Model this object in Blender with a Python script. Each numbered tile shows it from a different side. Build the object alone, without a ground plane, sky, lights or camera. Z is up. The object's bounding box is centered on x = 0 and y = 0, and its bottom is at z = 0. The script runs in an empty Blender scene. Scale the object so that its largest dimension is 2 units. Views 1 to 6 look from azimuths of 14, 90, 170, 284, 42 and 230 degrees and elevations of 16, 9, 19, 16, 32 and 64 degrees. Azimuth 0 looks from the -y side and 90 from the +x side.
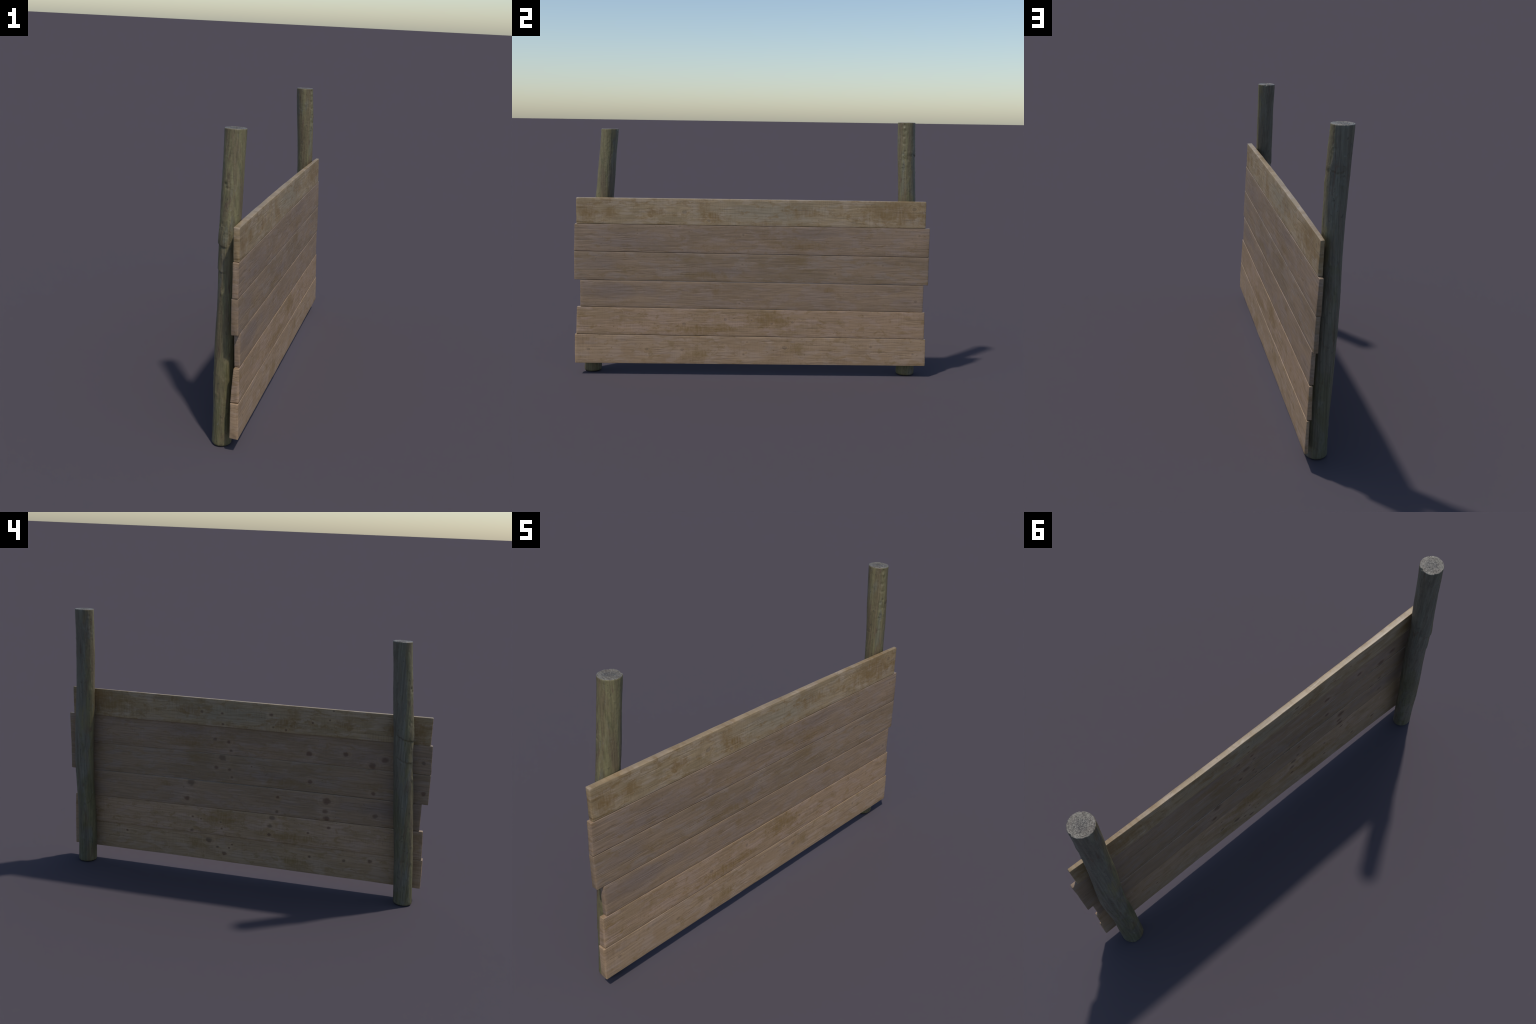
"""Weathered timber fence panel: six sawn planks carried by two leaning round posts."""
import bpy, math
import numpy as np
from mathutils import noise, Vector

V = Vector


# ------------------------------------------------------------------ helpers
def nz(x, y, z):
    return noise.noise(V((x, y, z)))


def fbm(x, y, z, octaves=4):
    return noise.fractal(V((x, y, z)), 1.0, 2.0, octaves)


def smooth(e0, e1, v):
    t = min(1.0, max(0.0, (v - e0) / (e1 - e0)))
    return t * t * (3 - 2 * t)


def make_object(name, verts, faces, materials, face_material=None):
    mesh = bpy.data.meshes.new(name)
    mesh.from_pydata(verts, [], faces)
    mesh.update()
    for m in materials:
        mesh.materials.append(m)
    if face_material:
        mesh.polygons.foreach_set("material_index", face_material)
    mesh.polygons.foreach_set("use_smooth", [True] * len(mesh.polygons))
    ob = bpy.data.objects.new(name, mesh)
    bpy.context.scene.collection.objects.link(ob)
    return ob


# ------------------------------------------------------------------ node kit
class Kit:
    def __init__(self, name):
        self.mat = bpy.data.materials.new(name)
        self.mat.use_nodes = True
        self.nt = self.mat.node_tree
        self.bsdf = self.nt.nodes["Principled BSDF"]
        self.pos = self.new("ShaderNodeTexCoord").outputs["Object"]
        sep = self.new("ShaderNodeSeparateXYZ")
        self.link(self.pos, sep.inputs[0])
        self.x, self.y, self.z = sep.outputs

    def new(self, t):
        return self.nt.nodes.new(t)

    def link(self, a, b):
        self.nt.links.new(a, b)

    def put(self, v, sock):
        if hasattr(v, "is_output"):
            self.link(v, sock)
        else:
            sock.default_value = v

    def math(self, op, a, b=0.0, c=0.0, clamp=False):
        n = self.new("ShaderNodeMath")
        n.operation = op
        n.use_clamp = clamp
        for v, s in zip((a, b, c), n.inputs):
            self.put(v, s)
        return n.outputs[0]

    def scaled(self, scale, offset=(0, 0, 0), src=None):
        n = self.new("ShaderNodeMapping")
        self.link(src or self.pos, n.inputs["Vector"])
        n.inputs["Scale"].default_value = scale
        n.inputs["Location"].default_value = offset
        return n.outputs[0]

    def noise(self, scale, offset=(0, 0, 0), detail=3.0, rough=0.55, warp=0.0, src=None):
        n = self.new("ShaderNodeTexNoise")
        self.link(self.scaled(scale, offset, src), n.inputs["Vector"])
        n.inputs["Scale"].default_value = 1.0
        n.inputs["Detail"].default_value = detail
        n.inputs["Roughness"].default_value = rough
        n.inputs["Distortion"].default_value = warp
        return n.outputs["Fac"]

    def remap(self, v, a, b, lo=0.0, hi=1.0, smoothstep=True):
        n = self.new("ShaderNodeMapRange")
        if smoothstep:
            n.interpolation_type = "SMOOTHSTEP"
        self.put(v, n.inputs[0])
        for i, q in enumerate((a, b, lo, hi)):
            n.inputs[1 + i].default_value = q
        return n.outputs[0]

    def mix(self, fac, a, b, mode="MIX"):
        n = self.new("ShaderNodeMix")
        n.data_type = "RGBA"
        n.blend_type = mode
        self.put(fac, n.inputs[0])
        for v, s in ((a, n.inputs[6]), (b, n.inputs[7])):
            if hasattr(v, "is_output"):
                self.link(v, s)
            else:
                s.default_value = (*v, 1.0)
        return n.outputs[2]

    def blob(self, y, z, ry, rz, edge=None):
        """distance in the y-z plane to an ellipse, 1.0 on its rim"""
        dy = self.math("MULTIPLY_ADD", self.y, 1.0 / ry, -y / ry)
        dz = self.math("MULTIPLY_ADD", self.z, 1.0 / rz, -z / rz)
        d = self.math("SQRT", self.math("ADD", self.math("MULTIPLY", dy, dy), self.math("MULTIPLY", dz, dz)))
        return self.math("ADD", d, edge) if edge else d

    def bump(self, height, strength, distance, below=None):
        n = self.new("ShaderNodeBump")
        n.inputs["Strength"].default_value = strength
        n.inputs["Distance"].default_value = distance
        self.link(height, n.inputs["Height"])
        if below:
            self.link(below, n.inputs["Normal"])
        return n.outputs[0]


# ------------------------------------------------------------------ materials
def plank_material(index, tone_a, tone_b, tone_c, stain, stain_amount, saw_marks, back_knots, front_knots, stains, shades):
    k = Kit("sawn_board_%s" % "abcdef"[index])
    o = (3.1 * index, 7.7 * index, 1.3 * index)
    # broad tone drifting along the board
    broad = k.noise((1.0, 2.6, 9.0), o, 3, 0.55, 0.6)
    col = k.mix(k.remap(broad, 0.40, 0.60), tone_a, tone_b)
    cloudy = k.noise((4.0, 9.0, 24.0), (o[1], o[0], o[2]), 3, 0.6, 0.4)
    col = k.mix(k.remap(cloudy, 0.47, 0.62, 0, 0.85), col, tone_c)
    # greyer / purplish weathering clouds
    wob = k.math("MULTIPLY_ADD", k.noise((1, 7, 20), (o[2], o[1], 4.0), 4, 0.6), 1.6, -0.8)
    for (y, z, ry, rz, amount, c) in shades:
        col = k.mix(k.remap(k.blob(y, z, ry, rz, wob), 0.2, 1.3, amount, 0.0), col, c)
    # growth-ring figure: warped bands stretched along the board
    w = k.new("ShaderNodeTexWave")
    w.wave_type = "BANDS"
    w.bands_direction = "Z"
    k.link(k.scaled((1.0, 0.22, 1.0), o), w.inputs["Vector"])
    w.inputs["Scale"].default_value = 17.0
    w.inputs["Distortion"].default_value = 9.0
    w.inputs["Detail"].default_value = 2.0
    w.inputs["Detail Scale"].default_value = 1.3
    rings = w.outputs["Fac"]
    col = k.mix(k.math("MULTIPLY", k.remap(rings, 0.55, 1.0), 0.24), col, tuple(v * 0.62 for v in tone_b))
    # fine fibre lines along the grain
    fibre = k.noise((40.0, 5.5, 190.0), o, 4, 0.65, 0.15)
    col = k.mix(0.55, col, k.mix(k.remap(fibre, 0.3, 0.7), (0.41, 0.41, 0.41), (0.60, 0.60, 0.60)), "OVERLAY")
    # faint saw marks across the grain
    saw = k.noise((30.0, 230.0, 9.0), o, 2, 0.5)
    sawn = k.math("MULTIPLY", k.remap(k.noise((3.0, 5.0, 14.0), (o[1], 3.3, o[0]), 3), 0.42, 0.62, 0.1, 1.0), saw_marks)
    col = k.mix(sawn, col, k.mix(k.remap(saw, 0.34, 0.66), (0.38, 0.38, 0.38), (0.62, 0.62, 0.62)), "OVERLAY")
    # long shallow checks along the grain
    check = k.noise((6.0, 3.2, 115.0), (o[0], o[2], o[1]), 1.5, 0.45, 0.05)
    line = k.remap(k.math("ABSOLUTE", k.math("SUBTRACT", check, 0.5)), 0.010, 0.060, 0.0, 1.0)
    where = k.remap(k.noise((3.0, 6.0, 42.0), o, 2), 0.50, 0.64)
    line = k.math("MAXIMUM", line, k.math("SUBTRACT", 1.0, where))
    col = k.mix(k.remap(line, 0.0, 0.8, 0.09, 0.0), col, tuple(v * 0.5 for v in tone_b))
    # resin and water stains, general sprinkle and named places
    spots = k.noise((10.0, 17.0, 34.0), (o[2], 2 * o[0], o[1]), 5, 0.66, 0.5)
    col = k.mix(k.remap(spots, 0.52, 0.66, 0, stain_amount), col, stain)
    drip = k.noise((8.0, 95.0, 13.0), o, 4, 0.65, 0.3)
    rag = k.math("MULTIPLY_ADD", k.noise((1, 22, 34), (o[0], 9.0, o[2]), 6, 0.72, 0.3), 3.8, -1.9)
    for (y, z, ry, rz, amount) in stains:
        m = k.remap(k.blob(y, z, ry, rz, rag), 0.1, 1.3, amount, 0.0)
        m = k.math("MULTIPLY", m, k.remap(drip, 0.36, 0.60, 0.55, 1.0))
        col = k.mix(m, col, stain)
    # tiny dark specks
    speck = k.noise((70.0, 62.0, 90.0), (o[1], o[2], o[0]), 2, 0.5)
    col = k.mix(k.remap(speck, 0.69, 0.76, 0, 0.4), col, tuple(v * 0.45 for v in stain))
    # knots, larger on the back of the boards
    geo = k.new("ShaderNodeNewGeometry")
    sx = k.new("ShaderNodeSeparateXYZ")
    k.link(geo.outputs["True Normal"], sx.inputs[0])
    back = k.math("LESS_THAN", sx.outputs[0], -0.5)
    front = k.math("GREATER_THAN", sx.outputs[0], 0.5)
    kw = k.math("MULTIPLY_ADD", k.noise((1, 60, 60), o, 3, 0.5), 1.1, -0.55)
    for group, side, strength in ((back_knots, back, 0.72), (front_knots, front, 0.40)):
        for i, (y, z, r) in enumerate(group):
            d = k.blob(y, z, r * 1.15, r * 0.95, kw)
            swirl = k.math("SINE", k.math("MULTIPLY", d, 7.0))
            halo = k.math("MULTIPLY", k.remap(d, 1.2, 3.6, 0.30, 0.0), k.math("MULTIPLY_ADD", swirl, 0.35, 0.6))
            col = k.mix(k.math("MULTIPLY", halo, side), col, tuple(min(1, v * 1.45) for v in tone_a))
            core = k.math("MULTIPLY", k.remap(d, 0.35, 1.55, strength, 0.0), side)
            dark = (0.094, 0.044, 0.027) if i % 3 else (0.105, 0.064, 0.040)
            if side is front:
                dark = (0.095, 0.066, 0.046)
            col = k.mix(core, col, dark)
    k.link(col, k.bsdf.inputs["Base Color"])
    k.link(k.remap(fibre, 0.3, 0.7, 0.38, 0.50), k.bsdf.inputs["Roughness"])
    k.bsdf.inputs["Specular IOR Level"].default_value = 0.45
    n1 = k.bump(fibre, 0.16, 0.0016)
    n2 = k.bump(line, 0.36, 0.0018, n1)
    n3 = k.bump(saw, 0.5 * saw_marks + 0.05, 0.0012, n2)
    k.link(n3, k.bsdf.inputs["Normal"])
    return k.mat


def bark_material(name, seed, foot, head):
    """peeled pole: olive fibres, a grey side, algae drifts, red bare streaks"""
    k = Kit(name)
    o = (seed, seed * 1.7, seed * 0.6)
    t = k.math("DIVIDE", k.z, head[2])
    ax = k.math("SUBTRACT", k.x, k.math("MULTIPLY_ADD", t, head[0] - foot[0], foot[0]))
    ay = k.math("SUBTRACT", k.y, k.math("MULTIPLY_ADD", t, head[1] - foot[1], foot[1]))
    streak = k.noise((34.0, 34.0, 2.2), o, 4, 0.6, 0.5)
    col = k.mix(k.remap(streak, 0.38, 0.60), (0.138, 0.106, 0.058), (0.158, 0.138, 0.068))
    patch = k.noise((20.0, 20.0, 4.2), (o[1], o[0], o[2]), 5, 0.62, 0.5)
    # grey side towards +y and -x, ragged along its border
    side = k.math("ADD", k.math("MULTIPLY", ax, -9.0), k.math("MULTIPLY", ay, 13.0))
    side = k.math("ADD", side, k.math("MULTIPLY_ADD", patch, 3.2, -1.6))
    grey = k.mix(k.remap(streak, 0.40, 0.60), (0.118, 0.104, 0.082), (0.142, 0.134, 0.108))
    col = k.mix(k.remap(side, -0.15, 0.45, 0, 0.85), col, grey)
    col = k.mix(k.remap(patch, 0.55, 0.68, 0, 0.5), col, (0.150, 0.146, 0.112))
    red = k.noise((46.0, 46.0, 7.0), (o[2], 5.0, o[0]), 4, 0.6, 0.8)
    col = k.mix(k.remap(red, 0.58, 0.68, 0, 0.65), col, (0.118, 0.072, 0.048))
    alga = k.noise((13.0, 13.0, 4.0), (o[0], o[2], 8.0), 5, 0.68, 0.5)
    alga = k.math("ADD", alga, k.remap(k.z, 0.25, 0.95, 0.06, -0.10))
    col = k.mix(k.remap(alga, 0.48, 0.62, 0, 0.6), col, (0.100, 0.093, 0.042))
    fibre = k.noise((150.0, 150.0, 4.0), o, 4, 0.62, 0.1)
    col = k.mix(0.75, col, k.mix(k.remap(fibre, 0.3, 0.7), (0.34,) * 3, (0.66,) * 3), "OVERLAY")
    fleck = k.noise((75.0, 75.0, 45.0), o, 4, 0.65, 0.5)
    col = k.mix(k.remap(fleck, 0.60, 0.70, 0, 0.6), col, (0.048, 0.042, 0.030))
    pale = k.noise((60.0, 60.0, 28.0), (o[1], 3.0, o[2]), 4, 0.65, 0.5)
    col = k.mix(k.remap(pale, 0.63, 0.73, 0, 0.5), col, (0.205, 0.200, 0.165))
    k.link(col, k.bsdf.inputs["Base Color"])
    k.bsdf.inputs["Roughness"].default_value = 0.52
    k.bsdf.inputs["Specular IOR Level"].default_value = 0.42
    n1 = k.bump(fibre, 0.3, 0.0035)
    n2 = k.bump(fleck, 0.4, 0.0045, n1)
    n3 = k.bump(patch, 0.22, 0.006, n2)
    k.link(n3, k.bsdf.inputs["Normal"])
    return k.mat


def end_grain_material(name, cx, cy, seed):
    k = Kit(name)
    src = k.new("ShaderNodeVectorMath")
    src.operation = "SUBTRACT"
    k.link(k.pos, src.inputs[0])
    src.inputs[1].default_value = (cx, cy, 0)
    flat = k.new("ShaderNodeVectorMath")
    flat.operation = "MULTIPLY"
    k.link(src.outputs[0], flat.inputs[0])
    flat.inputs[1].default_value = (1, 1, 0)
    ln = k.new("ShaderNodeVectorMath")
    ln.operation = "LENGTH"
    k.link(flat.outputs[0], ln.inputs[0])
    wob = k.noise((30, 30, 1), (seed, 0, 0), 4, 0.65)
    d = k.math("MULTIPLY_ADD", wob, 0.020, ln.outputs["Value"])
    ring = k.math("MULTIPLY_ADD", k.math("SINE", k.math("MULTIPLY", d, 1150.0)), 0.5, 0.5)
    grit = k.noise((190, 190, 190), (seed, 1, 2), 4, 0.7, 0.3)
    cloud = k.noise((42, 42, 42), (seed, 5, 2), 3, 0.6)
    broken = k.remap(k.noise((85, 85, 85), (seed, 8, 4), 3), 0.42, 0.60)
    col = k.mix(k.remap(cloud, 0.38, 0.62), (0.150, 0.126, 0.098), (0.200, 0.180, 0.142))
    col = k.mix(k.remap(d, 0.046, 0.024, 0, 0.65), col, (0.080, 0.074, 0.066))
    col = k.mix(k.math("MULTIPLY", k.math("MULTIPLY", ring, broken), 0.45), col, (0.060, 0.050, 0.040))
    col = k.mix(k.remap(grit, 0.50, 0.36, 0, 0.8), col, (0.040, 0.034, 0.028))
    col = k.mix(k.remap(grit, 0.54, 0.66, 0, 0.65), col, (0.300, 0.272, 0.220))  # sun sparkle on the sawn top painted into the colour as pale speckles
    k.link(col, k.bsdf.inputs["Base Color"])
    k.bsdf.inputs["Roughness"].default_value = 0.34
    k.bsdf.inputs["Specular IOR Level"].default_value = 0.5
    h = k.math("ADD", k.math("MULTIPLY", ring, 0.35), k.math("MULTIPLY", grit, 1.6))
    k.link(k.bump(h, 0.45, 0.003), k.bsdf.inputs["Normal"])
    return k.mat


# ------------------------------------------------------------------ planks
# corners of every board at its near end (-y) and far end (+y):
# top front, bottom front, top back, bottom back, each (x, y, z)
BOARDS = [
    dict(near=((.0728, -.9793, 1.0045), (.0779, -.9795, .8616), (.0465, -.9798, 1.0062), (.0530, -.9798, .8604)),
         far=((.0325, .9718, 1.0032), (.0379, .9728, .8562), (.0160, .9728, 1.0050), (.0179, .9720, .8542)),
         bow=(-.0050, 0.0, -.0090, -.0030)),
    dict(near=((.0788, -.9898, .8596), (.0837, -.9954, .7082), (.0516, -.9911, .8607), (.0571, -.9967, .7052)),
         far=((.0380, .9974, .8541), (.0451, .9976, .6939), (.0196, .9985, .8551), (.0234, .9968, .6924)),
         bow=(0.0, 0.0, .0105, .0150)),
    dict(near=((.0840, -.9954, .7056), (.0909, -.9963, .5463), (.0533, -.9959, .7055), (.0610, -.9968, .5440)),
         far=((.0446, .9974, .6916), (.0502, .9993, .5335), (.0262, .9982, .6933), (.0302, .9998, .5325)),
         bow=(0.0, 0.0, .0150, .0140)),
    dict(near=((.0916, -.9633, .5438), (.0960, -.9643, .3923), (.0640, -.9648, .5430), (.0725, -.9658, .3918)),
         far=((.0512, .9741, .5312), (.0577, .9741, .3798), (.0330, .9743, .5316), (.0380, .9743, .3780)),
         bow=(0.0, 0.0, .0070, .0050)),
    dict(near=((.0974, -.9837, .3902), (.1049, -.9894, .2356), (.0730, -.9849, .3906), (.0663, -.9918, .2350)),
         far=((.0581, .9847, .3778), (.0643, .9872, .2237), (.0421, .9853, .3770), (.0436, .9893, .2222)),
         bow=(0.0, 0.0, .0050, .0030)),
    dict(near=((.1047, -.9977, .2331), (.1110, -.9993, .0670), (.0696, -.9968, .2338), (.0735, -.9998, .0690)),
         far=((.0655, .9948, .2213), (.0710, .9973, .0666), (.0532, .9938, .2210), (.0554, .9968, .0680)),
         bow=(0.0, 0.0, .0065, .0080)),
]


def board_section(board, t, seed):
    """four corners of the board at t along its length, with slight waviness"""
    out = []
    s = 1 - abs(2 * t - 1) ** 2.6
    for i in range(4):
        a, b = board["near"][i], board["far"][i]
        p = [a[j] * (1 - t) + b[j] * t for j in range(3)]
        p[0] += board["bow"][i] * s + 0.0009 * nz(p[1] * 5, seed * 9.1 + i * 3.3, 0.5)
        up = 1 if i in (0, 2) else -1
        p[2] += 0.0004 * nz(p[1] * 7, seed * 5.7 + i * 2.1, 4.5) * s ** 0.3
        if i >= 2:
            p[0] += 0.0014 * nz(p[1] * 9, seed * 3.7 + i, 8.5)
        out.append(V(p))
    return out


def section_loop(c, r, inset, seed):
    """rounded quadrilateral: front down, bottom, back up, top (corner order tf, bf, bb, tb)"""
    quad = [c[0], c[1], c[3], c[2]]
    cen = sum(quad, V((0, 0, 0))) / 4
    radii = [r * 0.55, r * 0.55, r * 0.8, r * 0.8]
    cut = (10, 3, 10, 3)
    loop = []
    for i in range(4):
        p, prv, nxt = quad[i], quad[i - 1], quad[(i + 1) % 4]
        u, w = (prv - p).normalized(), (nxt - p).normalized()
        q0, q1 = p + u * radii[i], p + w * radii[i]
        for s in (0.0, 0.33, 0.67, 1.0):
            loop.append(q0 * (1 - s) ** 2 + p * (2 * s * (1 - s)) + q1 * s * s)
        e1 = nxt + (p - nxt).normalized() * radii[(i + 1) % 4]
        for j in range(1, cut[i]):
            loop.append(q1.lerp(e1, j / cut[i]))
    if inset:
        res = []
        for p in loop:
            d = p - cen
            fx = max(0.0, 1 - inset / 0.014)
            fz = max(0.0, 1 - inset / 0.075)
            res.append(V((cen.x + d.x * fx, p.y, cen.z + d.z * fz)))
        loop = res
    return loop


def build_plank(index, board, material):
    seed = index + 1.0
    r = 0.0030
    length = 1.97
    # stations: rounded arris at both ends, regular spacing between
    stations = [(0.0, r), (r * 0.3 / length, r * 0.3), (r / length, 0.0)]
    n = 150
    stations += [((r + (length - 2 * r) * i / n) / length, 0.0) for i in range(1, n)]
    stations += [(1 - r / length, 0.0), (1 - r * 0.3 / length, r * 0.3), (1.0, r)]
    verts, faces = [], []
    ring = 0
    for t, inset in stations:
        loop = section_loop(board_section(board, t, seed), r, inset, seed)
        ring = len(loop)
        for p in loop:
            # shallow hollows and torn edges on the sawn surface
            h = 0.0005 * fbm(p.y * 11, p.z * 30, seed * 4.0 + p.x * 9, 3)
            verts.append((p.x + h, p.y + 0.0012 * nz(p.z * 40, p.x * 60, p.y * 3 + seed) * (1 if inset or t in (0, 1) else 0), p.z))
    m = len(stations)
    for i in range(m - 1):
        for j in range(ring):
            a, b = i * ring + j, i * ring + (j + 1) % ring
            faces.append((a, a + ring, b + ring, b))
    faces.append(tuple(range(ring)))
    faces.append(tuple(reversed(range((m - 1) * ring, m * ring))))
    return make_object("plank", verts, faces, [material])


# ------------------------------------------------------------------ posts
# spine of each post: height, centre x, centre y, half width in x, half width in y
POSTS = [
    dict(spine=[(0.000, .0157, -.9172, .0440, .0486), (.1556, .0136, -.9071, .0442, .0483), (.3111, .0077, -.8956, .0450, .0490),
                (.4667, .0051, -.8811, .0469, .0500), (.6222, .0050, -.8683, .0463, .0500), (.7778, .0000, -.8529, .0460, .0484),
                (.9333, -.0075, -.8425, .0445, .0500), (1.0889, -.0085, -.8267, .0465, .0490), (1.2444, -.0095, -.8127, .0462, .0470),
                (1.3850, -.0115, -.7992, .0476, .0478)],
         # peeled edges: angle range, height at its two ends, step
         lips=[(-225, -85, .930, .893, .0030), (-220, -95, .815, .782, .0022)],
         # small scars: angle, height, half angle, half height, depth (+ out)
         scars=[(-87, 1.152, 22, .030, .0022), (-116, 1.156, 9, .008, -.0045), (-104, 1.142, 14, .006, -.003), (-89, 1.198, 6, .018, .0025),
                (-120, .989, 7, .010, -.003), (-113, .852, 8, .020, .0035), (-113, .775, 6, .022, .003), (-111, .692, 8, .012, .003),
                (-120, .245, 12, .012, .0028), (179, .248, 16, .010, -.0025), (169, .581, 6, .030, -.0028), (-168, .320, 7, .006, .0025),
                (174, .782, 7, .006, .003), (150, .66, 40, .05, .002), (60, .30, 30, .05, .0015), (-60, .945, 40, .05, .0025)],
         top=1.3852, seed=2.3),
    dict(spine=[(0.000, -.0006, .8952, .0490, .0515), (.1556, -.0006, .8931, .0520, .0502), (.3111, -.0090, .8902, .0520, .0488),
                (.4667, -.0150, .8932, .0520, .0488), (.6222, -.0210, .8939, .0505, .0512), (.7778, -.0300, .8859, .0460, .0522),
                (.9333, -.0360, .8757, .0445, .0500), (1.0889, -.0411, .8684, .0464, .0480), (1.2444, -.0493, .8620, .0490, .0481),
                (1.4410, -.0615, .8586, .0486, .0482)],
         lips=[(40, 110, 1.270, 1.262, .0020), (-150, -95, .36, .43, .0018)],
         scars=[(-24, 1.426, 7, .009, -.0060), (-26, 1.408, 10, .006, .0022), (-16, 1.397, 7, .010, -.0018), (-27, 1.364, 8, .006, -.003),
                (-19, 1.349, 10, .009, .0020), (-26, 1.324, 11, .006, -.0032), (-36, 1.312, 6, .016, .0018), (-17, 1.281, 7, .006, -.0032),
                (-31, 1.268, 8, .006, -.0028), (10, 1.259, 14, .010, -.0025), (-12, 1.240, 22, .010, -.0022), (-32, 1.217, 9, .008, .0022),
                (-8, 1.205, 9, .008, .0018), (-28, 1.180, 8, .012, -.0020), (18, 1.268, 12, .012, .0025),
                (105, 1.284, 6, .006, .003), (107, 1.206, 14, .010, .0025), (81, 1.165, 6, .006, .0028), (95, 1.10, 10, .012, .002),
                (-160, .75, 50, .08, .0025), (170, .30, 8, .02, -.003), (-170, .22, 9, .012, -.003), (150, .52, 14, .03, -.0015),
                (178, .14, 8, .010, .003), (165, .09, 6, .006, .003), (150, 1.33, 8, .008, .002), (175, 1.19, 6, .02, -.002)],
         top=1.4410, seed=7.9),
]


def spline(table, z):
    """Catmull-Rom through the rows of a spine table, keyed on height"""
    n = len(table)
    i = 0
    while i < n - 2 and z > table[i + 1][0]:
        i += 1
    p0, p1, p2, p3 = table[max(i - 1, 0)], table[i], table[i + 1], table[min(i + 2, n - 1)]
    t = min(1.0, max(0.0, (z - p1[0]) / (p2[0] - p1[0])))
    return [0.5 * (2 * b + (c - a) * t + (2 * a - 5 * b + 4 * c - d) * t * t + (3 * b - a - 3 * c + d) * t ** 3)
            for a, b, c, d in zip(p0[1:], p1[1:], p2[1:], p3[1:])]


def angle_gap(a, b):
    return (a - b + 180) % 360 - 180


def post_relief(post, ang, z):
    s = post["seed"]
    ca, sa = math.cos(math.radians(ang)), math.sin(math.radians(ang))
    h = 0.0016 * fbm(ca * 1.1 + s, sa * 1.1, z * 5.0, 3)          # lumpy trunk
    h += 0.0007 * fbm(ca * 9 + s, sa * 9, z * 4.0, 3)             # long flutes
    h += 0.0005 * fbm(ca * 5 + s, sa * 5, z * 70.0, 3)            # rough skin
    for a0, a1, z0, z1, step in post["lips"]:
        mid, half = (a0 + a1) / 2, (a1 - a0) / 2
        g = angle_gap(ang, mid) / half
        if abs(g) < 1.15:
            edge = z0 + (z1 - z0) * (g + 1) / 2 - 0.010 * (1 - g * g) + 0.004 * nz(ang * 0.09, s, z0)
            fade = 1 - smooth(0.75, 1.15, abs(g))
            above = smooth(edge - 0.003, edge + 0.002, z) * (1 - smooth(edge + 0.01, edge + 0.09, z))
            under = smooth(edge - 0.022, edge - 0.004, z) * (1 - smooth(edge - 0.004, edge + 0.001, z))
            h += step * fade * (above - 0.4 * under)
    for a, zc, wa, wz, depth in post["scars"]:
        da, dz = angle_gap(ang, a) / wa, (z - zc) / wz
        q = da * da + dz * dz
        if q < 6:
            h += depth * math.exp(-q) * (0.8 + 0.5 * nz(ang * 0.15, z * 140, s))
    return h


def build_post(post, bark, grain):
    around, rows = 112, 420
    top, s = post["top"], post["seed"]
    verts, faces, fm = [], [], []

    def point(ang, z, shrink=0.0):
        cx, cy, rx, ry = spline(post["spine"], z)
        h = post_relief(post, ang, z) - shrink
        c, q = math.cos(math.radians(ang)), math.sin(math.radians(ang))
        return (cx + (rx + h) * c, cy + (ry + h) * q, z)

    foot = 0.009
    heights = [(0.0, foot), (0.0012, foot * .55), (0.0035, foot * .25), (0.007, foot * .06)]
    z0, z1 = 0.010, top - 0.0035
    heights += [(z0 + (z1 - z0) * i / rows, 0.0) for i in range(rows + 1)]
    heights += [(top - 0.0012, 0.0008)]
    for z, shrink in heights:
        for j in range(around):
            ang = 360.0 * j / around
            x, y, zz = point(ang, z, shrink)
            if z > top - 0.01:      # chipped rim
                zz += 0.0016 * nz(ang * 0.11, s, 3.0) * smooth(top - 0.01, top, z)
                chip = max(0.0, nz(ang * 0.045, s * 2, 7.0) - 0.25) * 0.012 * smooth(top - 0.012, top, z)
                cx, cy, rx, ry = spline(post["spine"], z)
                x, y = x + (cx - x) * chip / rx, y + (cy - y) * chip / rx
            verts.append((x, y, zz))
    m = len(heights)
    for i in range(m - 1):
        for j in range(around):
            a, b = i * around + j, i * around + (j + 1) % around
            faces.append((a, b, b + around, a + around))
            fm.append(0)
    faces.append(tuple(reversed(range(around))))
    fm.append(0)
    # sawn top: concentric rows with ring ridges and torn fibres
    last = (m - 1) * around
    cx, cy, rx, ry = spline(post["spine"], top)
    steps = 34
    base = len(verts)
    for i in range(1, steps):
        f = 1 - i / steps
        for j in range(around):
            ex, ey, ez = verts[last + j]
            x, y = cx + (ex - cx) * f, cy + (ey - cy) * f
            e = smooth(1.0, 0.9, f) if f > 0.9 else 1.0
            z = top + e * (0.0007 * math.sin(f * 62) + 0.0013 * fbm(x * 190, y * 190, s, 3)) - 0.0008
            verts.append((x, y, ez + (z - ez) * smooth(0, 2, i)))
    verts.append((cx, cy, top - 0.0004))
    rows_idx = [last] + [base + (i - 1) * around for i in range(1, steps)]
    for a0, b0 in zip(rows_idx[:-1], rows_idx[1:]):
        for j in range(around):
            k2 = (j + 1) % around
            faces.append((a0 + j, a0 + k2, b0 + k2, b0 + j))
            fm.append(1)
    for j in range(around):
        faces.append((rows_idx[-1] + j, rows_idx[-1] + (j + 1) % around, len(verts) - 1))
        fm.append(1)
    ob = make_object("post", verts, faces, [bark, grain], fm)
    return ob


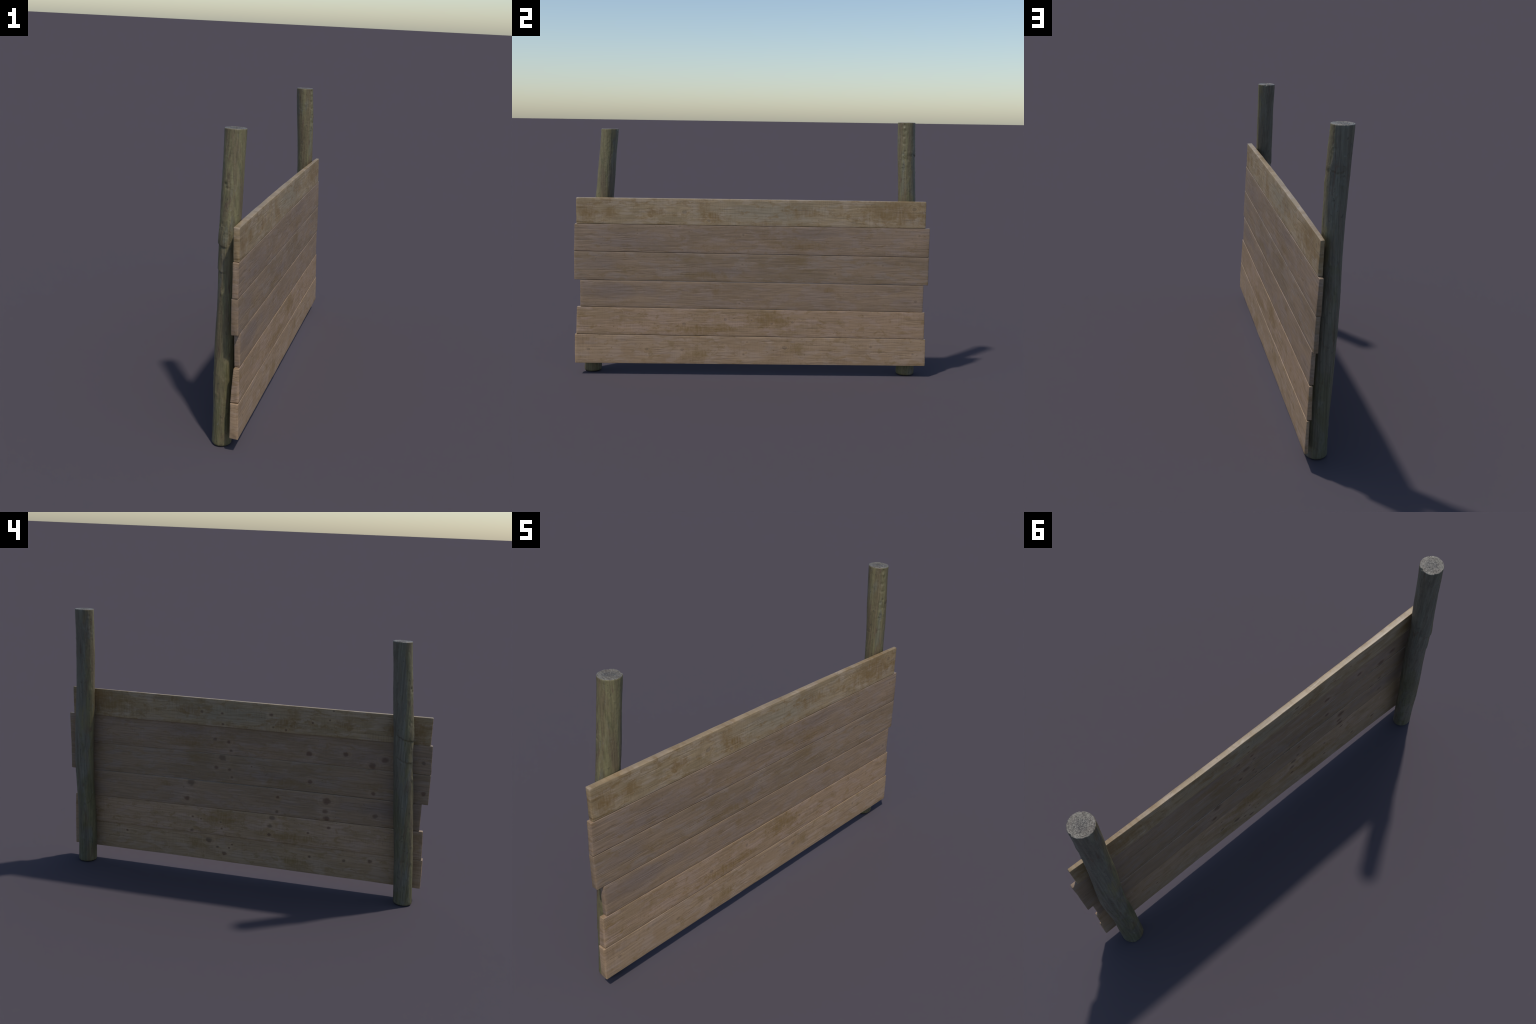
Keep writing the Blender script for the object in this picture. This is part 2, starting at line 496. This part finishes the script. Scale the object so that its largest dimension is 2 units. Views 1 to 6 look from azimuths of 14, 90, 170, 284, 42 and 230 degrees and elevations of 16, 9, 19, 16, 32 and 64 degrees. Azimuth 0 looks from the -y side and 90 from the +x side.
# ------------------------------------------------------------------ board looks
BACK_KNOTS = [(-.479, .998, .0053), (-.152, .949, .0092), (-.462, .947, .0053), (.227, .932, .0079), (.114, .932, .0066), (-.373, .925, .0066),
              (-.165, .882, .0053), (-.234, .874, .0066), (.110, .873, .0066), (.157, .781, .0105), (.080, .772, .0092), (-.553, .770, .0132),
              (-.954, .767, .0106), (-.758, .762, .0165), (-.359, .752, .0145), (.067, .724, .0092), (-.696, .722, .0165), (.113, .680, .0184),
              (-.050, .647, .004), (.148, .622, .0105), (.072, .616, .0086), (-.968, .602, .0121), (-.374, .598, .0119), (.058, .574, .0072),
              (-.711, .571, .0105), (.290, .520, .0202), (-.469, .500, .0198), (-.202, .491, .0079), (-.730, .447, .0132), (-.464, .441, .0132),
              (.315, .425, .0142), (-.200, .407, .0092), (-.472, .402, .0145), (-.175, .368, .0145), (-.488, .350, .0086), (.278, .321, .0061),
              (-.165, .319, .0119), (.230, .312, .0046), (-.378, .306, .0066), (.115, .306, .0046), (.108, .270, .0059), (-.162, .269, .0092),
              (.282, .240, .0091), (.184, .189, .0165), (-.723, .186, .0105), (.674, .184, .0061), (-.583, .171, .0092), (-.392, .167, .0079),
              (.065, .156, .0053), (.133, .153, .0072), (.049, .178, .0053), (.092, .119, .0119)]
FRONT_KNOTS = [(-.378, .933, .0127), (-.242, .885, .0085), (.906, .962, .0116), (.590, .961, .0042), (-.640, .810, .0042), (-.404, .853, .0063),
               (.940, .813, .0063), (-.049, .809, .0063), (-.053, .641, .0053), (.739, .643, .0053), (.847, .648, .0042), (.471, .593, .0063),
               (-.067, .418, .0053), (.930, .439, .0085), (-.380, .297, .0106), (.003, .323, .0053), (.117, .304, .0063),
               (.235, .313, .0074), (-.147, .326, .0085), (-.922, .149, .0095), (-.390, .149, .0095), (-.591, .151, .0085), (-.042, .125, .0063),
               (.192, .166, .0127), (.683, .175, .0074), (.925, .135, .0063), (-.021, .197, .0053)]
PURPLE = (0.205, 0.150, 0.122)
GREY = (0.262, 0.222, 0.160)
LOOKS = [
    dict(tone_a=(0.325, 0.233, 0.133), tone_b=(0.275, 0.197, 0.108), tone_c=(0.354, 0.266, 0.179), stain=(0.202, 0.119, 0.040), stain_amount=.55, saw_marks=0.31,
         stains=[(.80, .942, .24, .085, .75), (-.922, .932, .060, .070, .7), (-.795, .923, .050, .036, .7), (-.54, .926, .055, .030, .8),
                 (-.264, .951, .040, .055, .7), (-.221, .898, .075, .035, .8), (.291, .936, .11, .038, .7), (.09, .872, .11, .022, .5)],
         shades=[(.1, .93, .38, .07, .6, GREY)]),
    dict(tone_a=(0.280, 0.192, 0.126), tone_b=(0.237, 0.162, 0.102), tone_c=(0.274, 0.197, 0.146), stain=(0.199, 0.121, 0.046), stain_amount=.45, saw_marks=0.11,
         stains=[(.306, .748, .13, .030, .7), (.112, .784, .05, .045, .5), (-.2, .735, .2, .02, .4)],
         shades=[(-.69, .763, .22, .05, 0.52, PURPLE), (.326, .819, .18, .028, 0.52, PURPLE)]),
    dict(tone_a=(0.268, 0.183, 0.117), tone_b=(0.233, 0.160, 0.099), tone_c=(0.263, 0.193, 0.143), stain=(0.193, 0.121, 0.048), stain_amount=.4, saw_marks=0.11,
         stains=[(-.262, .579, .14, .026, .75), (-.691, .607, .09, .028, .5), (.264, .667, .08, .034, .5)],
         shades=[(-.176, .597, .26, .03, 0.52, PURPLE), (-.85, .64, .12, .04, 0.45, PURPLE)]),
    dict(tone_a=(0.287, 0.194, 0.122), tone_b=(0.254, 0.172, 0.108), tone_c=(0.284, 0.200, 0.145), stain=(0.199, 0.121, 0.050), stain_amount=.3, saw_marks=0.08,
         stains=[(-.197, .487, .025, .025, .7), (.43, .494, .04, .018, .7)],
         shades=[(-.767, .481, .23, .045, 0.64, PURPLE), (.898, .434, .12, .04, 0.45, PURPLE)]),
    dict(tone_a=(0.348, 0.229, 0.139), tone_b=(0.305, 0.202, 0.115), tone_c=(0.367, 0.249, 0.172), stain=(0.217, 0.130, 0.044), stain_amount=.5, saw_marks=0.20,
         stains=[(-.304, .266, .19, .030, .8), (.108, .326, .12, .05, .8)], shades=[]),
    dict(tone_a=(0.362, 0.244, 0.148), tone_b=(0.319, 0.210, 0.121), tone_c=(0.367, 0.257, 0.176), stain=(0.219, 0.138, 0.050), stain_amount=.5, saw_marks=0.22,
         stains=[(-.303, .122, .075, .045, .75), (.263, .161, .065, .045, .7)], shades=[]),
]


def main():
    panel = bpy.data.objects.new("wooden_fence_panel", None)
    bpy.context.scene.collection.objects.link(panel)
    panel["label"] = "weathered plank fence panel on two leaning round timber posts"
    panel["category"] = "fence"
    for i, (board, look) in enumerate(zip(BOARDS, LOOKS)):
        hi = max(board["near"][0][2], board["far"][0][2])
        lo = min(board["near"][1][2], board["far"][1][2])

        def mine(ks):
            out = []
            for q in ks:
                t = (q[0] + 1) / 2
                top = board["near"][0][2] * (1 - t) + board["far"][0][2] * t
                bot = board["near"][1][2] * (1 - t) + board["far"][1][2] * t
                if bot - .006 < q[1] < top + .006:
                    out.append(q)
            return out

        mat = plank_material(i, back_knots=mine(BACK_KNOTS), front_knots=mine(FRONT_KNOTS), **look)
        build_plank(i, board, mat).parent = panel
    for i, post in enumerate(POSTS):
        row = spline(post["spine"], post["top"])
        bark = bark_material("peeled_pole_%s" % "ab"[i], post["seed"], post["spine"][0][1:3], (row[0], row[1], post["top"]))
        grain = end_grain_material("end_grain_%s" % "ab"[i], row[0], row[1], post["seed"])
        build_post(post, bark, grain).parent = panel


main()
